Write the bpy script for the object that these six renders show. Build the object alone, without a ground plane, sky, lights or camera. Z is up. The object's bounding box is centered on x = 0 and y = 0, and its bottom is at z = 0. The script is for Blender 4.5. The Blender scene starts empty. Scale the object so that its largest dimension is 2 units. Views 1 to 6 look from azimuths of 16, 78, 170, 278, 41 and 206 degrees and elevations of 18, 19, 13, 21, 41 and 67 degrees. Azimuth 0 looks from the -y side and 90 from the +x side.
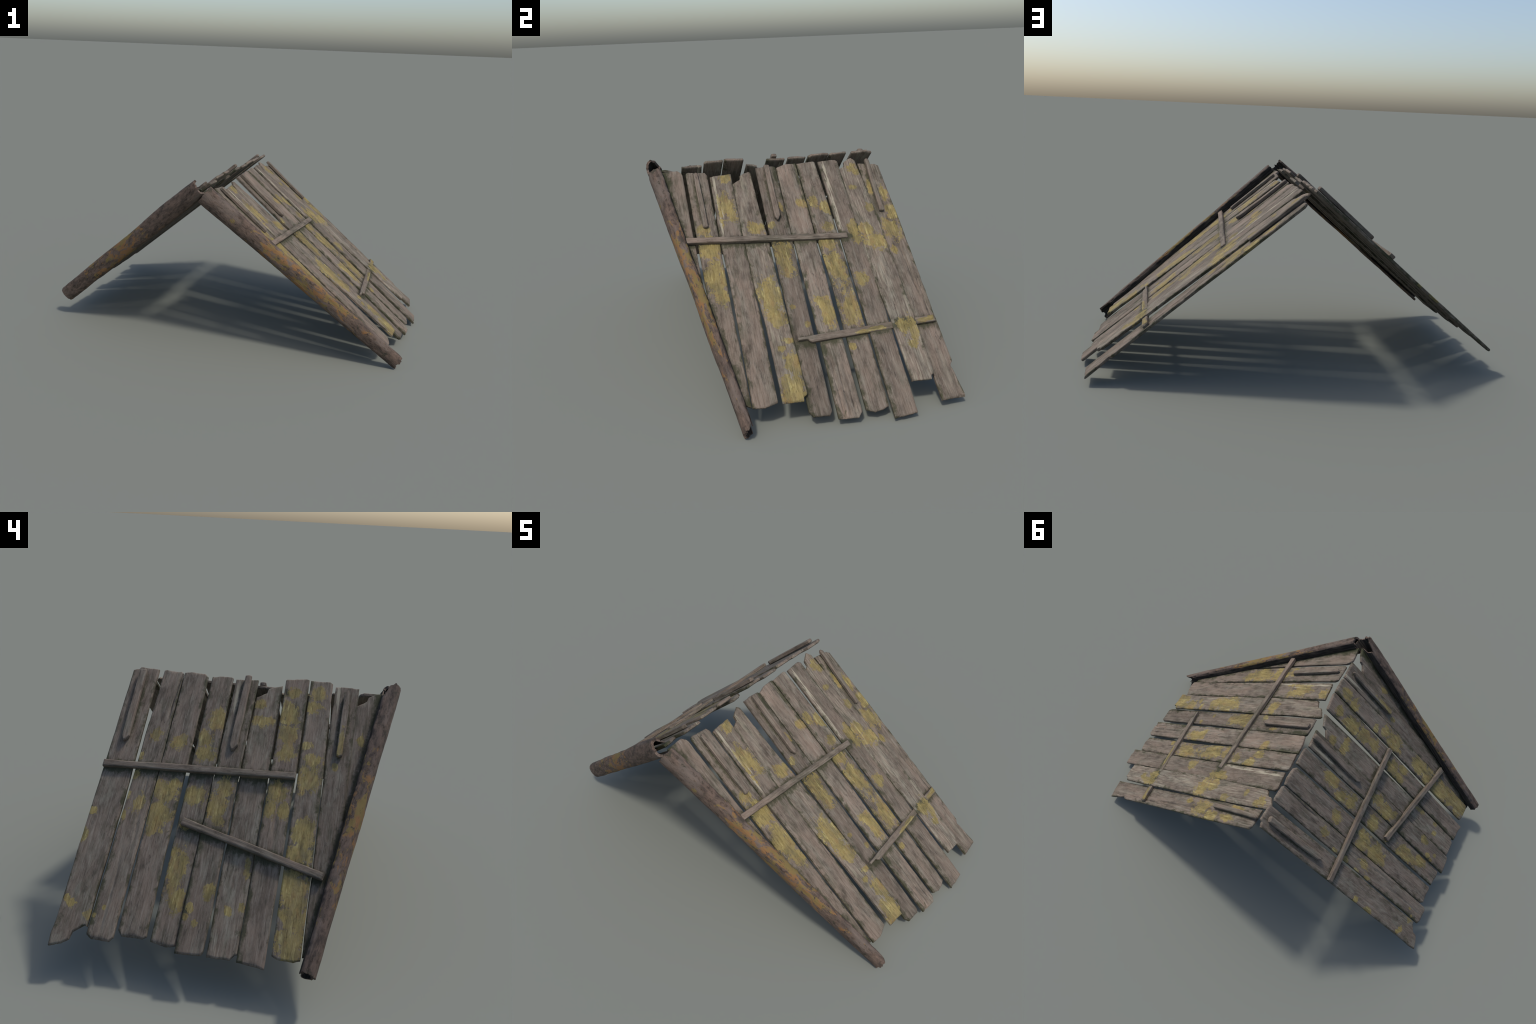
# Weathered gable roof: two slopes of loose old planks, held by battens and
# short splints, each slope edged with a slanting hollow bark log.
import bpy, bmesh, math, random
import numpy as np
from mathutils import Matrix, Vector

# ------------------------------------------------------------------ helpers
def lattice(ix, iy, seed):
    n = np.sin(ix * 127.1 + iy * 311.7 + seed * 74.7) * 43758.5453
    return n - np.floor(n)

def noise(x, y, seed):
    """smooth 2D value noise, -1..1"""
    x = np.asarray(x, float); y = np.asarray(y, float)
    x, y = np.broadcast_arrays(x, y)
    ix, iy = np.floor(x), np.floor(y)
    fx, fy = x - ix, y - iy
    fx = fx * fx * (3 - 2 * fx); fy = fy * fy * (3 - 2 * fy)
    a = lattice(ix, iy, seed) * (1 - fx) + lattice(ix + 1, iy, seed) * fx
    b = lattice(ix, iy + 1, seed) * (1 - fx) + lattice(ix + 1, iy + 1, seed) * fx
    return (a * (1 - fy) + b * fy) * 2 - 1

def interp(pts):
    xs = [p[0] for p in pts]; ys = [p[1] for p in pts]
    return lambda t: np.interp(t, xs, ys)

def mesh_from(name, verts, faces):
    me = bpy.data.meshes.new(name)
    me.from_pydata([tuple(v) for v in verts], [], faces)
    me.polygons.foreach_set("use_smooth", [True] * len(me.polygons))
    me.set_sharp_from_angle(angle=math.radians(38))
    me.update()
    return me

root = bpy.data.objects.new("plank_roof", None)
bpy.context.scene.collection.objects.link(root)
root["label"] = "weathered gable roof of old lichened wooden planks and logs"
root["category"] = "wooden roof"

def add(name, me, mat, matrix):
    ob = bpy.data.objects.new(name, me)
    bpy.context.scene.collection.objects.link(ob)
    ob.parent = root
    ob.matrix_world = matrix
    me.materials.append(mat)
    return ob

# ---------------------------------------------------------------- materials
class Graph:
    def __init__(self, name):
        self.mat = bpy.data.materials.new(name)
        self.mat.use_nodes = True
        self.t = self.mat.node_tree
        self.t.nodes.clear()
    def node(self, kind, **kw):
        n = self.t.nodes.new(kind)
        for k, v in kw.items():
            setattr(n, k, v)
        return n
    def put(self, sock, v):
        if isinstance(v, bpy.types.NodeSocket):
            self.t.links.new(v, sock)
        elif isinstance(v, (tuple, list)) and len(v) == 3 and sock.type == 'RGBA':
            sock.default_value = (*v, 1)
        else:
            sock.default_value = v
    def math(self, op, a, b=0.0, c=None, clamp=False):
        n = self.node("ShaderNodeMath", operation=op, use_clamp=clamp)
        self.put(n.inputs[0], a); self.put(n.inputs[1], b)
        if c is not None: self.put(n.inputs[2], c)
        return n.outputs[0]
    def vmath(self, op, a, b):
        n = self.node("ShaderNodeVectorMath", operation=op)
        self.put(n.inputs[0], a); self.put(n.inputs[1], b)
        return n.outputs["Value"] if op in ('LENGTH', 'DISTANCE', 'DOT_PRODUCT') else n.outputs["Vector"]
    def noise(self, vec, scale3, detail=4, rough=.6, dist=0.0):
        n = self.node("ShaderNodeTexNoise")
        self.put(n.inputs["Vector"], self.vmath('MULTIPLY', vec, scale3))
        n.inputs["Scale"].default_value = 1
        n.inputs["Detail"].default_value = detail
        n.inputs["Roughness"].default_value = rough
        n.inputs["Distortion"].default_value = dist
        return n.outputs["Fac"]
    def step(self, v, lo, hi):
        n = self.node("ShaderNodeMapRange", interpolation_type='SMOOTHSTEP')
        self.put(n.inputs[0], v); self.put(n.inputs[1], lo); self.put(n.inputs[2], hi)
        return n.outputs[0]
    def mix(self, fac, a, b, mode='MIX'):
        n = self.node("ShaderNodeMix", data_type='RGBA', blend_type=mode)
        self.put(n.inputs[0], fac); self.put(n.inputs[6], a); self.put(n.inputs[7], b)
        return n.outputs[2]
    def xyz(self, vec):
        n = self.node("ShaderNodeSeparateXYZ")
        self.put(n.inputs[0], vec)
        return n.outputs
    def finish(self, col, rough, height, strength, dist):
        p = self.node("ShaderNodeBsdfPrincipled")
        self.put(p.inputs["Base Color"], col)
        self.put(p.inputs["Roughness"], rough)
        p.inputs["Specular IOR Level"].default_value = .25
        b = self.node("ShaderNodeBump")
        b.inputs["Strength"].default_value = strength
        b.inputs["Distance"].default_value = dist
        self.put(b.inputs["Height"], height)
        self.t.links.new(b.outputs[0], p.inputs["Normal"])
        o = self.node("ShaderNodeOutputMaterial")
        self.t.links.new(p.outputs[0], o.inputs[0])
        return self.mat

def blobs(g, pos, spots, warp):
    """union of soft ellipses (x, y, rx, ry): 1 at a centre, 0 at the rim"""
    m = None
    for (x, y, rx, ry) in spots:
        d = g.vmath('MULTIPLY', g.vmath('SUBTRACT', pos, (x, y, 0)), (1 / rx, 1 / ry, 0))
        v = g.math('SUBTRACT', 1.0, g.vmath('LENGTH', d, (0, 0, 0)))
        m = v if m is None else g.math('MAXIMUM', m, v)
    return g.math('ADD', m, warp)

WOOD_DARK = (.080, .065, .050)
WOOD_MID = (.162, .130, .100)
WOOD_PINK = (.202, .152, .116)
WOOD_GREY = (.194, .177, .138)
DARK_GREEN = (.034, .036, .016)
LICHEN = (.262, .203, .072)
LICHEN_OLIVE = (.162, .132, .052)
BLEACHED = (.36, .325, .24)

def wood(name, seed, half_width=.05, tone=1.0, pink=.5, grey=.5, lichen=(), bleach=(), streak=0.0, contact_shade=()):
    """old plank wood, grain along local x; lichen and bleached patches where listed"""
    rnd = random.Random(seed)
    off = (rnd.uniform(-40, 40), rnd.uniform(-40, 40), rnd.uniform(-40, 40))
    g = Graph(name)
    tex = g.node("ShaderNodeTexCoord")
    P = tex.outputs["Object"]
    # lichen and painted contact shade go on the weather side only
    upper = g.step(g.xyz(tex.outputs["Normal"])[2], -.15, .1)
    Q = g.vmath('ADD', P, off)
    fibre = g.noise(Q, (30, 420, 420), 4, .65)
    grain = g.noise(Q, (11, 165, 165), 5, .62, .25)
    blotch = g.noise(Q, (15, 30, 30), 5, .62, .3)
    patch = g.noise(Q, (4.5, 12, 12), 4, .6)
    smear = g.noise(Q, (7, 24, 24), 5, .68, .3)
    speck = g.noise(Q, (150, 260, 260), 3, .7)
    col = g.mix(g.step(blotch, .26, .66), WOOD_DARK, WOOD_MID)
    col = g.mix(g.math('MULTIPLY', g.step(patch, .40, .66), .30 + .6 * pink), col, WOOD_PINK)
    col = g.mix(g.math('MULTIPLY', g.step(smear, .47, .66), .25 + .6 * grey), col, WOOD_GREY)
    col = g.mix(g.math('MULTIPLY', g.step(g.noise(Q, (6, 19, 19), 4, .65), .52, .68), .60), col, (.070, .066, .044))
    col = g.mix(g.math('MULTIPLY', g.step(grain, .50, .32), .60), col, (.55, .52, .49), 'MULTIPLY')
    col = g.mix(g.math('MULTIPLY', g.step(grain, .50, .72), .36), col, (.30, .265, .22))
    col = g.mix(g.math('MULTIPLY', g.step(fibre, .50, .30), .55), col, (.55, .52, .50), 'MULTIPLY')
    col = g.mix(g.math('MULTIPLY', g.step(speck, .48, .32), .30), col, (.60, .57, .55), 'MULTIPLY')
    col = g.mix(g.math('MULTIPLY', g.step(g.noise(Q, (9, 24, 24), 5, .7), .45, .32), .6), col, (.52, .49, .47), 'MULTIPLY')
    if streak:
        pale = g.math('MULTIPLY', g.step(g.noise(Q, (9, 110, 110), 5, .7), .46, .64), g.step(patch, .36, .56))
        col = g.mix(g.math('MULTIPLY', pale, streak), col, BLEACHED)
    # thin cracks between the fibres, only in places
    crack = g.step(g.math('ABSOLUTE', g.math('SUBTRACT', g.noise(Q, (5, 62, 62), 3, .5, .5), .5)), .0, .013)
    crack = g.math('MAXIMUM', crack, g.step(g.noise(Q, (6, 20, 20), 2, .5), .62, .50))
    col = g.mix(g.math('MULTIPLY', g.math('SUBTRACT', 1.0, crack), .8), col, (.036, .029, .025))
    height = g.math('ADD', g.math('MULTIPLY', grain, .6), g.math('MULTIPLY', fibre, .5))
    height = g.math('ADD', height, g.math('MULTIPLY', crack, .35))
    if bleach:
        b = blobs(g, P, bleach, g.math('MULTIPLY', g.math('SUBTRACT', grain, .5), 2.6))
        col = g.mix(g.math('MULTIPLY', g.step(b, .05, .75), .75), col, BLEACHED)
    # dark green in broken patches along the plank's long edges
    y = g.xyz(P)[1]
    edge = g.math('DIVIDE', g.math('ABSOLUTE', y), half_width)
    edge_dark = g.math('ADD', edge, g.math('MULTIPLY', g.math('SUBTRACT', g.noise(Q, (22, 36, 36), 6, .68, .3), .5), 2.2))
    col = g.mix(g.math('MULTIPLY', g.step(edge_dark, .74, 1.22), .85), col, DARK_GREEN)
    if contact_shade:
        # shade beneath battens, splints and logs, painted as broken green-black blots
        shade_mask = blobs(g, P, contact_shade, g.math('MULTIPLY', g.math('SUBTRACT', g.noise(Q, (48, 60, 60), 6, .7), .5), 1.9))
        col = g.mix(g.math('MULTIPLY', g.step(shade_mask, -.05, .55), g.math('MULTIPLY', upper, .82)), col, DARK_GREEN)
    if lichen:
        broken = g.noise(Q, (46, 58, 58), 8, .70, .3)
        lobes = g.noise(Q, (20, 27, 27), 2, .5)
        warp = g.math('MULTIPLY', g.math('SUBTRACT', g.noise(Q, (150, 185, 185), 5, .68), .5), 1.5)
        warp = g.math('ADD', warp, g.math('MULTIPLY', g.math('SUBTRACT', broken, .5), 2.4))
        warp = g.math('ADD', warp,
                      g.math('MULTIPLY', g.math('SUBTRACT', lobes, .44), 1.6))
        body = blobs(g, P, lichen, warp)
        m = g.math('MULTIPLY', g.step(body, .06, .20), upper)
        hue = g.mix(g.step(g.noise(Q, (14, 26, 26), 4, .6), .36, .62), LICHEN_OLIVE, LICHEN)
        hue = g.mix(g.math('MULTIPLY', g.step(g.noise(Q, (20, 34, 34), 4, .6), .50, .68), .7), hue, (.25, .165, .060))
        hue = g.mix(g.math('MULTIPLY', g.step(g.noise(Q, (11, 60, 60), 4, .65), .54, .70), .65), hue, (.46, .40, .165))
        hue = g.mix(g.math('MULTIPLY', g.step(grain, .50, .32), .8), hue, (.60, .58, .5), 'MULTIPLY')
        hue = g.mix(g.math('MULTIPLY', g.step(fibre, .50, .32), .7), hue, (.55, .52, .44), 'MULTIPLY')
        hue = g.mix(g.math('MULTIPLY', g.step(g.noise(Q, (70, 95, 95), 3, .6), .46, .34), .6), hue, (.60, .55, .5), 'MULTIPLY')
        col = g.mix(g.math('MULTIPLY', m, g.math('ADD', .62, g.math('MULTIPLY', g.step(blotch, .3, .6), .28))), col, hue)
        height = g.math('ADD', height, g.math('MULTIPLY', m, .12))
    if tone != 1.0:
        col = g.mix(1.0, col, (tone, tone, tone), 'MULTIPLY')
    return g.finish(col, .82, height, .5, .003)

def bark(name, seed, length):
    """red-brown stripped log with ochre lichen along its middle and dark weathering"""
    g = Graph(name)
    rnd = random.Random(seed)
    P = g.node("ShaderNodeTexCoord").outputs["Object"]
    Q = g.vmath('ADD', P, (rnd.uniform(-30, 30), rnd.uniform(-30, 30), rnd.uniform(-30, 30)))
    fibre = g.noise(Q, (22, 190, 190), 4, .65)
    blotch = g.noise(Q, (20, 44, 44), 6, .68, .4)
    chips = g.noise(Q, (38, 80, 80), 5, .68, .3)
    col = g.mix(g.step(blotch, .32, .64), (.046, .035, .028), (.120, .084, .064))
    col = g.mix(g.math('MULTIPLY', g.step(g.noise(Q, (5, 14, 14), 3, .6), .5, .66), .7), col, (.125, .101, .084))
    col = g.mix(g.step(chips, .46, .36), col, (.58, .56, .52), 'MULTIPLY')
    col = g.mix(g.math('MULTIPLY', g.step(fibre, .52, .72), .3), col, (.25, .17, .12))
    x = g.xyz(P)[0]
    along = g.math('SUBTRACT', .80, g.math('ABSOLUTE', g.math('DIVIDE', x, length * .5)))
    m = g.math('ADD', along, g.math('MULTIPLY', g.math('SUBTRACT', g.noise(Q, (12, 27, 27), 8, .70, .3), .5), 4.6))
    hue = g.mix(g.step(g.noise(Q, (15, 24, 24), 3, .6), .42, .58), (.165, .120, .040), (.200, .104, .040))
    m = g.step(m, .58, .72)
    col = g.mix(g.math('MULTIPLY', m, .85), col, hue)
    col = g.mix(g.step(g.noise(Q, (17, 24, 24), 8, .74, .3), .41, .35), col, (.045, .039, .027))
    height = g.math('ADD', g.math('MULTIPLY', fibre, .5), g.math('MULTIPLY', chips, .8))
    return g.finish(col, .85, height, .5, .004)

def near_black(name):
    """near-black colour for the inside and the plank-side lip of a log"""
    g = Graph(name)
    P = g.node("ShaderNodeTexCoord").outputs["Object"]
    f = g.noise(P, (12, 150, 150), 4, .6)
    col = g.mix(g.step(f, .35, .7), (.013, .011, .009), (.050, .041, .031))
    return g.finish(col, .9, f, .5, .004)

# ------------------------------------------------------------------- boards
def board_mesh(name, left, right, head, foot, h0, h1, th, seed, sag=0.0, grooves=(), wear=1.0,
               wobble=.0010, step=.008, twist=0.0):
    """Board in local x (along), y (across), z (up).
    left/right: edge curves y(x) as (x, y) points, left is the smaller y;
    head/foot: end outlines as (y, x) points; h0/h1: height of the upper face at
    head and foot; grooves: (x0, x1, y0, y1, depth, width) long cracks."""
    L, R = interp(left), interp(right)
    x_head = min(p[1] for p in head); x_foot = max(p[1] for p in foot)
    length = x_foot - x_head
    xm = .5 * (x_head + x_foot)
    width = float(R(xm) - L(xm))
    b = [0, .0022, .0055]
    n_mid = max(4, int(width / .0048))
    # columns: fraction of width plus fixed inset near both edges, plus notch steps
    cols = [(0, o) for o in b] + [(v, 0) for v in np.linspace(.09, .91, n_mid)] + [(1, -o) for o in reversed(b)]
    yl, yr = float(L(x_head)), float(R(x_head))
    head_f = interp(sorted(head)); foot_f = interp(sorted(foot))
    extra = []
    for prof, xe in ((head, x_head), (foot, x_foot)):
        for p in prof:
            v = (p[0] - float(L(xe))) / (float(R(xe)) - float(L(xe)))
            if .1 < v < .9: extra += [(v, 0)]
    cols = sorted(cols + extra, key=lambda c: c[0] * width + c[1])
    nv = len(cols)
    cv = np.array([c[0] for c in cols]); co = np.array([c[1] for c in cols])
    def edges(x):
        wl = wobble * (noise(x * 7, 3.1, seed) + .5 * noise(x * 24, 1.7, seed + 1) + .35 * noise(x * 70, .7, seed + 6))
        wr = wobble * (noise(x * 7, 8.1, seed + 2) + .5 * noise(x * 24, 4.7, seed + 3) + .35 * noise(x * 70, .9, seed + 7))
        return L(x) + wl, R(x) + wr
    y_h = np.clip(L(x_head) + cv * (R(x_head) - L(x_head)) + co, min(p[0] for p in head), max(p[0] for p in head))
    y_f = np.clip(L(x_foot) + cv * (R(x_foot) - L(x_foot)) + co, min(p[0] for p in foot), max(p[0] for p in foot))
    rag = .0011 * wear
    xh = head_f(y_h) + rag * noise(y_h * 170, 2.2, seed + 4)
    xf = foot_f(y_f) + rag * noise(y_f * 170, 5.2, seed + 5)
    n_u = max(6, int(length / step))
    rows = [(0, o) for o in b] + [(u, 0) for u in np.linspace(0, 1, n_u + 2)[1:-1]] + [(1, -o) for o in reversed(b)]
    ru = np.array([r[0] for r in rows]); ro = np.array([r[1] for r in rows])
    nu = len(rows)
    X = xh[None, :] + ru[:, None] * (xf - xh)[None, :] + ro[:, None]
    EL, ER = edges(X)
    ER = np.maximum(ER, EL + .004)
    k = np.minimum(1.0, (ER - EL) / .014)
    Y = EL + cv[None, :] * (ER - EL) + co[None, :] * k
    t = (X - x_head) / length
    base = h0 + (h1 - h0) * t + sag * 4 * t * (1 - t)
    c = (Y - .5 * (EL + ER))
    base = base + twist * (t - .5) * c
    relief = .0004 * noise(X * 5, Y * 95, seed + 8) + .0003 * noise(X * 16, Y * 240, seed + 9) \
        + 0.0011 * noise(X * 2.6, Y * 16, seed + 10)
    top = base + relief * wear
    for (x0, x1, ya, yb, depth, wid) in grooves:
        q = np.clip((X - x0) / (x1 - x0), 0, 1)
        yy = ya + (yb - ya) * q + .004 * noise(X * 14, 2.5, seed + 21) + .002 * noise(X * 45, 6.5, seed + 22)
        fade = np.clip(np.minimum(X - x0, x1 - X) / .03, 0, 1)
        top = top - depth * fade * np.exp(-((Y - yy) / wid) ** 2)
    # worn arris: rounding that comes and goes, with chips
    d_side = np.minimum(Y - EL, ER - Y)
    d_end = np.minimum(X - xh[None, :], xf[None, :] - X)
    side = np.where(Y < .5 * (EL + ER), 0.0, 31.0)
    w_side = .0040 + .0035 * np.maximum(0, noise(X * 9 + side, 3.3, seed + 12)) * wear \
        + .012 * np.maximum(0, noise(X * 13 + side, 9.3, seed + 13) - .5) * wear
    w_end = .005 + .012 * np.maximum(0, noise(Y * 24 + np.where(t < .5, 0, 17), 4.4, seed + 14)) * wear
    def drop(d, w, amt):
        q = np.clip(1 - d / w, 0, 1)
        return amt * w * q * q
    cut = np.maximum(drop(d_side, w_side, .62), drop(d_end, w_end, .70))
    cut = np.minimum(cut, th * .6)
    top = top - cut
    under = base - th + .5 * relief + np.minimum(np.maximum(drop(d_side, .006, .5), drop(d_end, .008, .5)), th * .3)
    under = np.minimum(under, top - .003)
    V = np.concatenate([np.stack([X, Y, top], -1).reshape(-1, 3), np.stack([X, Y, under], -1).reshape(-1, 3)])
    N = nu * nv
    F = []
    for i in range(nu - 1):
        for j in range(nv - 1):
            a = i * nv + j
            F.append((a, a + nv, a + nv + 1, a + 1))
            F.append((N + a, N + a + 1, N + a + nv + 1, N + a + nv))
    loop = [j for j in range(nv)] + [i * nv + nv - 1 for i in range(1, nu)] \
        + [(nu - 1) * nv + j for j in range(nv - 2, -1, -1)] + [i * nv for i in range(nu - 2, 0, -1)]
    for q in range(len(loop)):
        a, c2 = loop[q], loop[(q + 1) % len(loop)]
        F.append((a, c2, N + c2, N + a))
    return mesh_from(name, V, F), width

# -------------------------------------------------------------- slope frames
class Slope:
    """s runs down the slope from the ridge, y along the ridge, h out of the slope"""
    def __init__(self, ridge_z, normal, side):
        n = Vector(normal).normalized()
        d = (Vector((0, 1, 0)).cross(n) * side).normalized()
        self.n, self.d, self.side = n, d, side
        self.yl = n.cross(d)                  # local y: +y on the right slope, -y on the left
        self.o = Vector((0, 0, ridge_z))
    def point(self, s, y, h):
        return self.o + self.d * s + self.yl * (y * self.side) + self.n * h
    def matrix(self, s, y, h=0.0, turn=0.0):
        c, q = math.cos(turn), math.sin(turn)
        ax = self.d * c + self.yl * q
        ay = self.yl * c - self.d * q
        p = self.point(s, y, h)
        return Matrix(((ax.x, ay.x, self.n.x, p.x), (ax.y, ay.y, self.n.y, p.y),
                       (ax.z, ay.z, self.n.z, p.z), (0, 0, 0, 1)))

RIGHT = Slope(.820, (.634, .008, .773), 1)
LEFT = Slope(.963, (-.657, -.006, .754), -1)
count = [0]

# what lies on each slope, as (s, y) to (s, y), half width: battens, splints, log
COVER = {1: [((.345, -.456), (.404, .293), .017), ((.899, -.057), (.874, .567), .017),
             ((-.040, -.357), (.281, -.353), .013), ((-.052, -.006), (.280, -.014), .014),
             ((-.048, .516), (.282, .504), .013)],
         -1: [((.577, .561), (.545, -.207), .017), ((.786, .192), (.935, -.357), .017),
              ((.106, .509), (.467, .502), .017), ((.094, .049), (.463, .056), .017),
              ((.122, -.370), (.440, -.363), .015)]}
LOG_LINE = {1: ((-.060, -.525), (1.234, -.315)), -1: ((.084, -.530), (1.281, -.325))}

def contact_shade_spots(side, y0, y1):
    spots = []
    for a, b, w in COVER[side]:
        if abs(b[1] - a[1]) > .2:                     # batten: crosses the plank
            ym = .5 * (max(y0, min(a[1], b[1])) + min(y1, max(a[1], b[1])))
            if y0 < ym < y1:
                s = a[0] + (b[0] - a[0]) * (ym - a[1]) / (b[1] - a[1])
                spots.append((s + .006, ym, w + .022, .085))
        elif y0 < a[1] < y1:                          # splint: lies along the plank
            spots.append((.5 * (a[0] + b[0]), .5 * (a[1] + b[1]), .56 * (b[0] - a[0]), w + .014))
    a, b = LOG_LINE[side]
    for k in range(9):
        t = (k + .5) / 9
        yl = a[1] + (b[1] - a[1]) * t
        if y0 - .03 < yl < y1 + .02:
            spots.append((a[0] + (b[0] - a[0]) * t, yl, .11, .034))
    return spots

def plank(slope, left, right, head, foot, h=(0, 0), th=.016, lichen=(), bleach=(), grooves=(), **look):
    """left/right by growing y: edge curves (s, y); head/foot: end outlines (y, s)"""
    count[0] += 1
    seed = 11 * count[0] + 5
    sm = .5 * (head[0][1] + foot[0][1])
    ym = .5 * float(interp(left)(.45) + interp(right)(.45))
    k = slope.side
    e1 = [(s - sm, (y - ym) * k) for s, y in left]
    e2 = [(s - sm, (y - ym) * k) for s, y in right]
    if k < 0: e1, e2 = e2, e1
    hd = [((y - ym) * k, s - sm) for y, s in head]
    ft = [((y - ym) * k, s - sm) for y, s in foot]
    gr = [(a - sm, b - sm, (ya - ym) * k, (yb - ym) * k, d, w) for a, b, ya, yb, d, w in grooves]
    sag = look.pop("sag", 0.0)
    head_w = abs(hd[0][0] - hd[-1][0])
    me, width = board_mesh("plank", e1, e2, hd, ft, h[0], h[1], th, seed, sag=sag, grooves=gr, twist=look.pop("twist", 0.0))
    sp = [(s - sm, (y - ym) * k, a, b) for s, y, a, b in lichen]
    bl = [(s - sm, (y - ym) * k, a, b) for s, y, a, b in bleach]
    lo_y, hi_y = min(p[1] for p in left), max(p[1] for p in right)
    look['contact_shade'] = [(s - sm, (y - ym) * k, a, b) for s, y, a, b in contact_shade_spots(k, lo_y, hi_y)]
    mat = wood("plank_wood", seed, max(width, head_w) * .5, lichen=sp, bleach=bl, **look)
    return add("plank", me, mat, slope.matrix(sm, ym))

def strip(name, slope, a, b, width, th, top, seed, tip=(.0, .0), notch=None, lichen=(), taper=1.0, **look):
    """batten or splint from a=(s, y) to b, lying on the planks; tip: how pointed each end is"""
    ds, dy = b[0] - a[0], (b[1] - a[1]) * slope.side
    ln = math.hypot(ds, dy)
    w = width * .5
    x0, x1 = -ln / 2, ln / 2
    left = [(x0, -w), (x1, -w * taper)]
    right = [(x0, w), (x1, w * taper)]
    head = [(-w, x0 + tip[0]), (-.2 * w, x0 + tip[0] * .1), (.3 * w, x0), (w, x0 + tip[0] * .8)]
    w2 = w * taper
    foot = [(-w2, x1 - tip[1] * .8), (-.3 * w2, x1), (.2 * w2, x1 - tip[1] * .1), (w2, x1 - tip[1])]
    if notch:
        left = notch(x0, w) + left[1:]
    me, _ = board_mesh(name, left, right, head, foot, top[0], top[1], th, seed, wear=.6, wobble=.0012, step=.007)
    mat = wood(name + "_wood", seed, w * 1.6, lichen=lichen, **look)
    m = slope.matrix(.5 * (a[0] + b[0]), .5 * (a[1] + b[1]), 0, math.atan2(dy, ds))
    return add(name, me, mat, m)

# ---------------------------------------------------------- right-hand slope
plank(RIGHT, [(-.08, -.522), (.2, -.487), (.85, -.392)], [(-.07, -.418), (.3, -.415), (.62, -.406), (.85, -.385)],
      [(-.520, -.069), (-.439, -.075), (-.425, -.064), (-.415, -.035)], [(-.392, .84), (-.385, .84)], h=(.003, .0), pink=.6, grey=.2)
plank(RIGHT, [(-.06, -.401), (.65, -.399), (.75, -.393), (1.15, -.322)], [(-.06, -.301), (.36, -.301), (.66, -.304), (1.15, -.300)],
      [(-.401, -.045), (-.394, -.057), (-.310, -.050), (-.301, -.034)], [(-.32, 1.13), (-.30, 1.14)], h=(.006, .001), grey=.2,
      grooves=[(-.04, .05, -.362, -.366, .006, .006)],
      lichen=[(.29, -.366, .03, .04), (.39, -.353, .063, .047), (.54, -.349, .095, .052), (.64, -.337, .05, .034)])
plank(RIGHT, [(-.03, -.289), (.36, -.296), (.67, -.291), (1.15, -.298)], [(-.03, -.184), (.33, -.191), (.8, -.190), (1.15, -.195)],
      [(-.289, -.021), (-.270, -.026), (-.184, -.031)], [(-.298, 1.147), (-.250, 1.152), (-.195, 1.139)], h=(.001, .009), pink=.75, grey=.5,
      lichen=[(.17, -.236, .075, .037), (0, -.221, .03, .034), (.23, -.217, .034, .024), (.18, -.269, .08, .010)],
      bleach=[(.03, -.274, .07, .012), (.14, -.273, .09, .011), (.28, -.278, .10, .008), (.19, -.262, .06, .006)])
plank(RIGHT, [(.0, -.185), (.34, -.190), (.63, -.188), (.77, -.178), (1.15, -.180)],
      [(-.05, -.082), (.19, -.083), (.36, -.077), (.64, -.080), (1.15, -.074)],
      [(-.185, .020), (-.142, -.001), (-.139, -.026), (-.090, -.054), (-.082, -.045)],
      [(-.180, 1.152), (-.095, 1.156), (-.092, 1.138), (-.074, 1.130)], h=(-.013, .029), pink=.35, grey=.7, streak=.35,
      lichen=[(.30, -.125, .034, .042), (.68, -.130, .105, .052), (.77, -.126, .045, .045), (1.0, -.096, .058, .037),
              (.89, -.098, .016, .026), (.92, -.135, .015, .018), (1.09, -.125, .055, .05), (1.13, -.134, .036, .055)])
plank(RIGHT, [(-.06, -.057), (.36, -.066), (.7, -.070), (1.2, -.082)], [(-.06, .043), (.35, .035), (.56, .025), (1.21, .011)],
      [(-.057, -.053), (-.014, -.056), (.036, -.052), (.043, -.042)], [(-.082, 1.196), (-.068, 1.217), (.0, 1.221), (.011, 1.208)],
      h=(.009, .006), pink=.1, grey=.35, tone=.86,
      lichen=[(.45, -.025, .063, .047), (.53, -.028, .055, .034), (.30, -.047, .024, .021), (.82, .005, .015, .014),
              (.73, -.041, .012, .012), (.20, .020, .032, .010)])
plank(RIGHT, [(-.05, .046), (.35, .038), (.86, .036), (1.24, .029)], [(-.06, .149), (.36, .145), (.64, .138), (1.24, .129)],
      [(.046, -.043), (.092, -.059), (.149, -.061)], [(.029, 1.243), (.112, 1.250), (.129, 1.229)], h=(.009, .012), pink=1.0, grey=.5, tone=1.08,
      grooves=[(-.055, .20, .138, .136, .006, .004), (.95, 1.26, .058, .052, .004, .004), (.95, 1.26, .085, .078, .004, .004),
               (1.05, 1.26, .105, .103, .003, .004)],
      lichen=[(.73, .088, .032, .037), (.79, .109, .052, .042), (.20, .138, .018, .016), (.18, .115, .03, .02)])
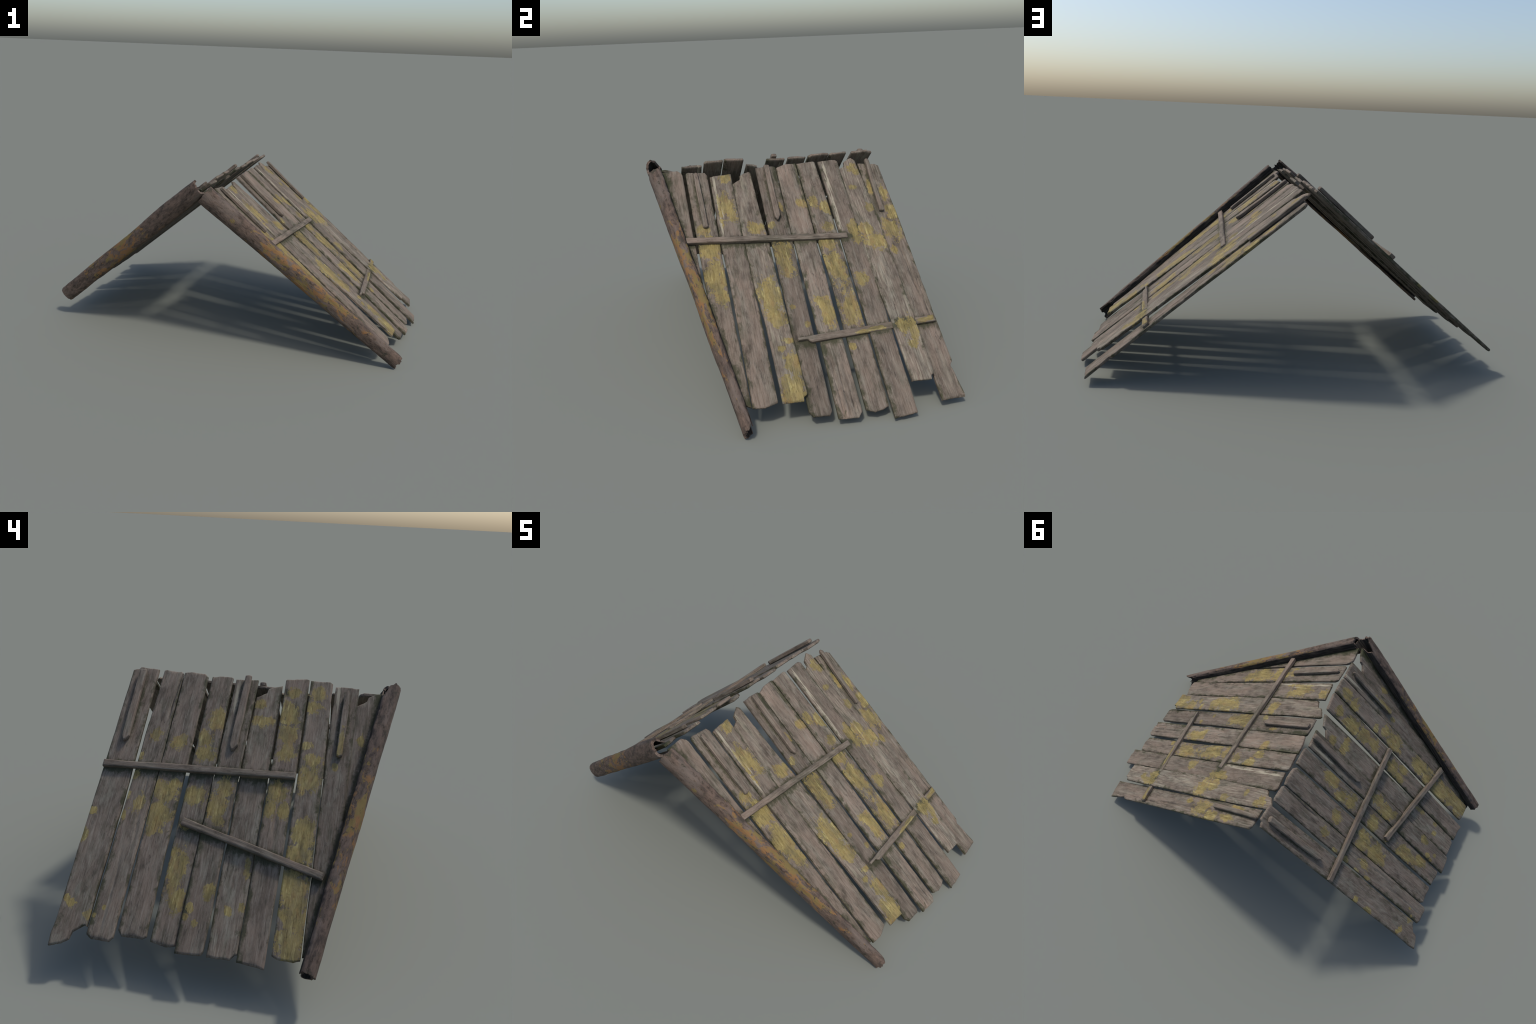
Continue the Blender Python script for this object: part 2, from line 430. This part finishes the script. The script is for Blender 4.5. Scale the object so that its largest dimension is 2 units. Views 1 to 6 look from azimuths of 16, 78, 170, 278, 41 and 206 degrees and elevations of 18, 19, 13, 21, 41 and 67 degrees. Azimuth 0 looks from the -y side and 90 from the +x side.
plank(RIGHT, [(-.06, .153), (.36, .150), (.64, .156), (1.22, .149)], [(-.06, .249), (.37, .254), (.86, .249), (1.23, .246)],
      [(.153, -.056), (.240, -.063), (.249, -.054)], [(.149, 1.224), (.184, 1.238), (.220, 1.233), (.246, 1.222)], h=(.010, .010), grey=.65, pink=.4,
      lichen=[(.19, .181, .037, .026), (.22, .236, .037, .032), (.33, .219, .03, .03), (.43, .193, .04, .047), (.56, .199, .095, .047),
              (.78, .208, .079, .052), (.95, .167, .016, .014)])
plank(RIGHT, [(-.06, .263), (.37, .260), (.9, .257), (1.27, .251)], [(-.06, .366), (.45, .361), (.9, .357), (1.26, .351)],
      [(.263, -.056), (.355, -.062), (.366, -.052)], [(.251, 1.279), (.351, 1.270)], h=(.014, .022), pink=.3, grey=.35, tone=.95,
      bleach=[(.0, .284, .06, .013), (.09, .282, .08, .013), (.22, .278, .10, .011), (.32, .272, .09, .008)],
      lichen=[(.37, .332, .052, .026), (.64, .296, .037, .029), (.43, .336, .024, .024)])
plank(RIGHT, [(-.01, .361), (.2, .354), (.7, .355), (.82, .362), (1.14, .363)], [(-.07, .461), (.06, .467), (.38, .473), (1.12, .470)],
      [(.361, .000), (.397, -.020), (.400, -.047), (.446, -.076), (.461, -.058)],
      [(.363, 1.146), (.449, 1.150), (.453, 1.132), (.470, 1.126)], h=(.004, .038), pink=.5, grey=.9, streak=.45,
      lichen=[(.0, .435, .037, .028), (.25, .452, .024, .026), (.38, .393, .045, .042), (.45, .422, .052, .058), (.12, .402, .014, .026),
              (.90, .411, .037, .032), (.92, .445, .063, .026), (.99, .421, .024, .022)])
plank(RIGHT, [(-.03, .471), (1.12, .474), (1.22, .475)], [(-.03, .576), (.38, .580), (.85, .577), (1.075, .580), (1.095, .563), (1.12, .570), (1.22, .580)],
      [(.472, -.033), (.560, -.024), (.574, -.010)], [(.475, 1.235), (.580, 1.233)], h=(.004, .008), pink=.7, grey=.4,
      grooves=[(.42, .75, .532, .545, .007, .005), (.62, .92, .560, .552, .004, .004), (1.0, 1.2, .535, .53, .003, .005)],
      lichen=[(.17, .552, .052, .021), (.29, .559, .052, .037), (.38, .528, .063, .047), (.50, .502, .024, .018), (.12, .489, .052, .014)])

def broken_tip(x0, w):
    return [(x0, w * .15), (x0 + .040, w * .1), (x0 + .052, -w)]

strip("batten", RIGHT, (.345, -.456), (.404, .293), .028, .021, (.024, .024), 901, pink=.9, grey=.3)
strip("batten", RIGHT, (.899, -.057), (.874, .567), .030, .020, (.025, .024), 917, pink=.7, grey=.2, notch=broken_tip,
      lichen=[(-.03, -.006, .035, .009), (.025, -.004, .045, .011), (.255, -.003, .04, .012), (.29, .0, .02, .014)])
strip("splint", RIGHT, (-.040, -.357), (.281, -.353), .022, .018, (.024, .023), 923, grey=.8, tip=(.008, .004))
strip("splint", RIGHT, (-.052, -.006), (.280, -.014), .024, .019, (.028, .028), 931, pink=.8, tip=(.004, .024), taper=1.15)
strip("splint", RIGHT, (-.048, .516), (.282, .504), .022, .018, (.025, .024), 937, pink=.6, tip=(.010, .004))

# ----------------------------------------------------------- left-hand slope
plank(LEFT, [(.09, .447), (.28, .447), (.75, .440), (.89, .443), (1.22, .443)], [(.10, .560), (.6, .561), (1.22, .561), (1.26, .565), (1.30, .562)],
      [(.447, .086), (.530, .080), (.536, .092), (.560, .100)], [(.443, 1.222), (.452, 1.216), (.490, 1.246), (.495, 1.274), (.520, 1.290), (.562, 1.304)],
      h=(-.012, .013), pink=.3, grey=.75,
      lichen=[(.78, .547, .018, .018), (.88, .555, .03, .018), (1.15, .525, .018, .018), (1.13, .544, .012, .010), (1.18, .455, .018, .018)])
plank(LEFT, [(.10, .334), (.54, .334), (1.25, .341)], [(.10, .422), (.54, .429), (1.25, .438)],
      [(.334, .099), (.344, .092), (.413, .087), (.422, .093)], [(.341, 1.247), (.355, 1.262), (.420, 1.261), (.438, 1.248)], h=(-.006, .013),
      pink=.7, grey=.3, grooves=[(.08, .34, .342, .352, .006, .004), (.9, 1.25, .39, .39, .003, .004), (.6, .9, .37, .36, .003, .004)],
      lichen=[(.42, .382, .032, .025), (.52, .419, .018, .012), (.61, .420, .02, .014), (.73, .380, .042, .024), (.70, .428, .022, .012),
              (.79, .425, .018, .012), (1.18, .430, .015, .014), (1.15, .400, .015, .010)])
plank(LEFT, [(.11, .225), (.53, .226), (.82, .230), (1.23, .228)], [(.10, .330), (.54, .331), (1.22, .332)],
      [(.225, .109), (.242, .094), (.292, .089), (.330, .096)], [(.228, 1.226), (.241, 1.234), (.316, 1.236), (.332, 1.218)], h=(-.003, .005),
      pink=.5, grey=.35, lichen=[(.44, .279, .037, .034), (.67, .287, .055, .055), (.77, .291, .065, .058), (.63, .260, .024, .034), (.83, .304, .024, .02)])
plank(LEFT, [(.10, .118), (.53, .114), (.82, .116), (1.24, .120)], [(.10, .209), (.57, .210), (1.24, .210)],
      [(.118, .101), (.130, .096), (.209, .098)], [(.120, 1.243), (.152, 1.250), (.210, 1.240)], h=(-.007, .004), grey=.7, pink=.3, tone=.95,
      lichen=[(.32, .150, .052, .034), (.41, .179, .042, .034), (.48, .161, .04, .042), (.67, .172, .045, .045), (.80, .179, .018, .018),
              (.99, .173, .095, .037), (1.08, .154, .055, .034)])
plank(LEFT, [(.10, .007), (.53, .014), (1.0, .017), (1.26, .019)], [(.10, .102), (.57, .109), (.95, .114), (1.27, .118)],
      [(.007, .102), (.102, .109)], [(.019, 1.252), (.026, 1.264), (.118, 1.268)], h=(-.002, .013), grey=.6, pink=.25, tone=.9,
      bleach=[(.2, .085, .10, .012)],
      lichen=[(.63, .057, .045, .038), (.70, .077, .055, .042), (.77, .057, .024, .022), (1.04, .039, .034, .02), (1.11, .096, .018, .014),
              (1.14, .104, .012, .010), (1.16, .070, .012, .010)])
plank(LEFT, [(.12, -.096), (.52, -.100), (1.0, -.098), (1.24, -.096)], [(.17, .004), (.53, .012), (1.0, .011), (1.26, .008)],
      [(-.096, .108), (-.040, .134), (-.036, .156), (.004, .182)], [(-.096, 1.240), (-.086, 1.243), (-.072, 1.262), (.008, 1.262)], h=(-.016, .0),
      grey=1.0, pink=.2, streak=.15,
      lichen=[(.22, -.016, .024, .026), (.30, -.041, .03, .042), (.93, -.080, .042, .012), (1.08, -.085, .016, .012), (1.10, -.037, .018, .014)])
plank(LEFT, [(.08, -.206), (.52, -.206), (.87, -.200), (1.28, -.192)], [(.09, -.108), (.25, -.110), (.56, -.107), (1.26, -.096)],
      [(-.206, .084), (-.196, .081), (-.112, .091), (-.108, .097)], [(-.192, 1.276), (-.096, 1.264)], h=(.004, .0), pink=.8, grey=.15, tone=.95,
      grooves=[(.14, .20, -.116, -.120, .008, .008), (.55, .8, -.158, -.155, .004, .005)],
      lichen=[(.16, -.153, .024, .032), (.26, -.147, .055, .042), (.36, -.151, .045, .042), (.44, -.162, .045, .04), (.62, -.143, .052, .04),
              (.70, -.128, .034, .028), (.69, -.178, .034, .024)])
plank(LEFT, [(.08, -.305), (.54, -.311), (.93, -.311), (1.23, -.310)], [(.08, -.214), (.54, -.213), (1.23, -.212)],
      [(-.305, .092), (-.295, .084), (-.214, .084)], [(-.310, 1.232), (-.287, 1.241), (-.232, 1.239), (-.212, 1.229)], h=(.003, .012), pink=.4, grey=.4,
      lichen=[(.15, -.253, .034, .034), (.22, -.234, .03, .042), (.40, -.232, .02, .024), (.47, -.262, .03, .034), (.55, -.254, .055, .05),
              (.78, -.265, .063, .047), (.86, -.259, .045, .045), (1.01, -.262, .115, .055), (.96, -.240, .045, .052), (1.19, -.265, .063, .055), (1.10, -.275, .063, .045)])
plank(LEFT, [(.10, -.417), (.47, -.409), (.71, -.407), (.76, -.405), (1.22, -.335)], [(.10, -.319), (.3, -.314), (.5, -.3125), (1.22, -.3135)],
      [(-.417, .095), (-.319, .096)], [(-.335, 1.21), (-.316, 1.22)], h=(-.010, .004), grey=.7, pink=.2, tone=.88,
      bleach=[(.15, -.335, .08, .010)], lichen=[(.48, -.351, .014, .014)])
plank(LEFT, [(.10, -.522), (.5, -.464), (.87, -.408)], [(.17, -.410), (.6, -.398), (.87, -.394)],
      [(-.520, .106), (-.484, .119), (-.459, .137), (-.455, .155), (-.410, .182)], [(-.408, .87), (-.394, .90)], h=(-.010, -.014), grey=.4, pink=.3,
      lichen=[(.35, -.443, .03, .016)])
strip("batten", LEFT, (.577, .561), (.545, -.207), .027, .020, (.016, .017), 951, grey=.5, tone=.92)
strip("batten", LEFT, (.786, .192), (.935, -.357), .028, .021, (.019, .023), 957, grey=.5, tone=.88)
strip("splint", LEFT, (.106, .509), (.467, .502), .028, .020, (.013, .017), 963, grey=.6, tip=(.004, .024), taper=1.15)
strip("splint", LEFT, (.094, .049), (.463, .056), .026, .020, (.019, .019), 967, pink=.6, tip=(.004, .028), taper=1.2)
strip("splint", LEFT, (.122, -.370), (.440, -.363), .025, .019, (.010, .016), 971, pink=.5, tip=(.024, .004), taper=.95,
      lichen=[(.07, .0, .05, .010), (.12, .0, .04, .012)])

# ---------------------------------------------------------------- bark logs
def log(slope, a, b, w, lo, hi, seed, hollow_at, bend=()):
    """Slanting shell of a hollow log, C-shaped in section: round on its outer side,
    open towards the planks that run into it. a, b: axis ends (s, y); w, lo, hi:
    (head, foot) width and heights of underside and crest. At the end `hollow_at`
    (0 head, 1 foot) the lip has broken away and the rim is splintered."""
    ds, dy = b[0] - a[0], (b[1] - a[1]) * slope.side
    ln = math.hypot(ds, dy)
    inner = slope.side                      # local y direction of the plank side
    nu, nv = 190, 44
    ang = np.radians(np.linspace(4, 316, nv))      # from lip over crest and front to underside
    def ring(x, inset):
        t = np.clip(x / ln + .5, 0, 1)
        W = w[0] + (w[1] - w[0]) * t
        zlo = lo[0] + (lo[1] - lo[0]) * t
        zhi = hi[0] + (hi[1] - hi[0]) * t
        for (p, q) in bend:
            zhi = zhi + q * np.exp(-((t - p) / .16) ** 2)
        cy, sz = np.cos(ang), np.sin(ang)
        yy = np.sign(cy) * np.abs(cy) ** np.where(cy > 0, .50, .80)
        zz = np.sign(sz) * np.abs(sz) ** .85
        n = .0011 * noise(x * 13, ang * 2.2 + 50, seed) + .0006 * noise(x * 50, ang * 5 + 90, seed + 1) \
            + .0022 * noise(x * 4, ang * 1.2 + 20, seed + 2)
        crest = np.exp(-((ang - 1.0) / .28) ** 2)
        n = n + crest * (.0030 * noise(x * 26, 7.7, seed + 3) + .0025 * noise(x * 70, 3.7, seed + 4))
        W2 = W * .5 + n - inset
        H2 = (zhi - zlo) * .5 + n - inset
        return yy * W2 * inner, .5 * (zlo + zhi) + zz * H2
    edge = np.minimum(np.arange(nv), nv - 1 - np.arange(nv)) / 6.0
    wall = .0035 + .0075 * np.clip(edge, 0, 1)
    # ragged ends, splintered lip at the hollow end
    x_lo = -ln / 2 + .004 * noise(ang * 3, 1.3, seed + 5) + .003 * noise(ang * 9, 2.3, seed + 6)
    x_hi = ln / 2 + .004 * noise(ang * 3, 5.3, seed + 7) + .003 * noise(ang * 9, 6.3, seed + 8)
    gap = np.exp(-(np.abs(ang - .75) / .62) ** 4)
    spikes = .014 * np.maximum(0, noise(ang * 4.5, 9.9, seed + 9))
    if hollow_at == 0: x_lo = x_lo + .070 * gap - spikes
    else: x_hi = x_hi - .070 * gap + spikes
    V, F = [], []
    us = np.linspace(0, 1, nu)
    for inset in (0.0, wall):
        for u in us:
            x = x_lo + u * (x_hi - x_lo)
            # the lower lip wanders along the length
            y, z = ring(x, inset)
            V += list(zip(x, y, z))
    N = nu * nv
    for i in range(nu - 1):
        for j in range(nv - 1):
            p = i * nv + j
            F.append((p, p + nv, p + nv + 1, p + 1))
            F.append((N + p, N + p + 1, N + p + nv + 1, N + p + nv))
    loop = list(range(nv)) + [i * nv + nv - 1 for i in range(1, nu)] \
        + [(nu - 1) * nv + j for j in range(nv - 2, -1, -1)] + [i * nv for i in range(nu - 2, 0, -1)]
    for q in range(len(loop)):
        p, p2 = loop[q], loop[(q + 1) % len(loop)]
        F.append((p, p2, N + p2, N + p))
    me = mesh_from("log", V, F)
    m = slope.matrix(.5 * (a[0] + b[0]), .5 * (a[1] + b[1]), 0, math.atan2(dy, ds))
    ob = add("log", me, bark("bark", seed, ln), m)
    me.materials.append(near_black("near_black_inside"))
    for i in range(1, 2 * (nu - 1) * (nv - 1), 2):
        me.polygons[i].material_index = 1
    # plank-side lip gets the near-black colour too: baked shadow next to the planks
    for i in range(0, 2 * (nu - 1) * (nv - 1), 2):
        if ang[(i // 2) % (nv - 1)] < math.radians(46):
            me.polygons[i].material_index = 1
    bm = bmesh.new(); bm.from_mesh(me)
    bmesh.ops.recalc_face_normals(bm, faces=bm.faces)
    bm.to_mesh(me); bm.free()
    return ob

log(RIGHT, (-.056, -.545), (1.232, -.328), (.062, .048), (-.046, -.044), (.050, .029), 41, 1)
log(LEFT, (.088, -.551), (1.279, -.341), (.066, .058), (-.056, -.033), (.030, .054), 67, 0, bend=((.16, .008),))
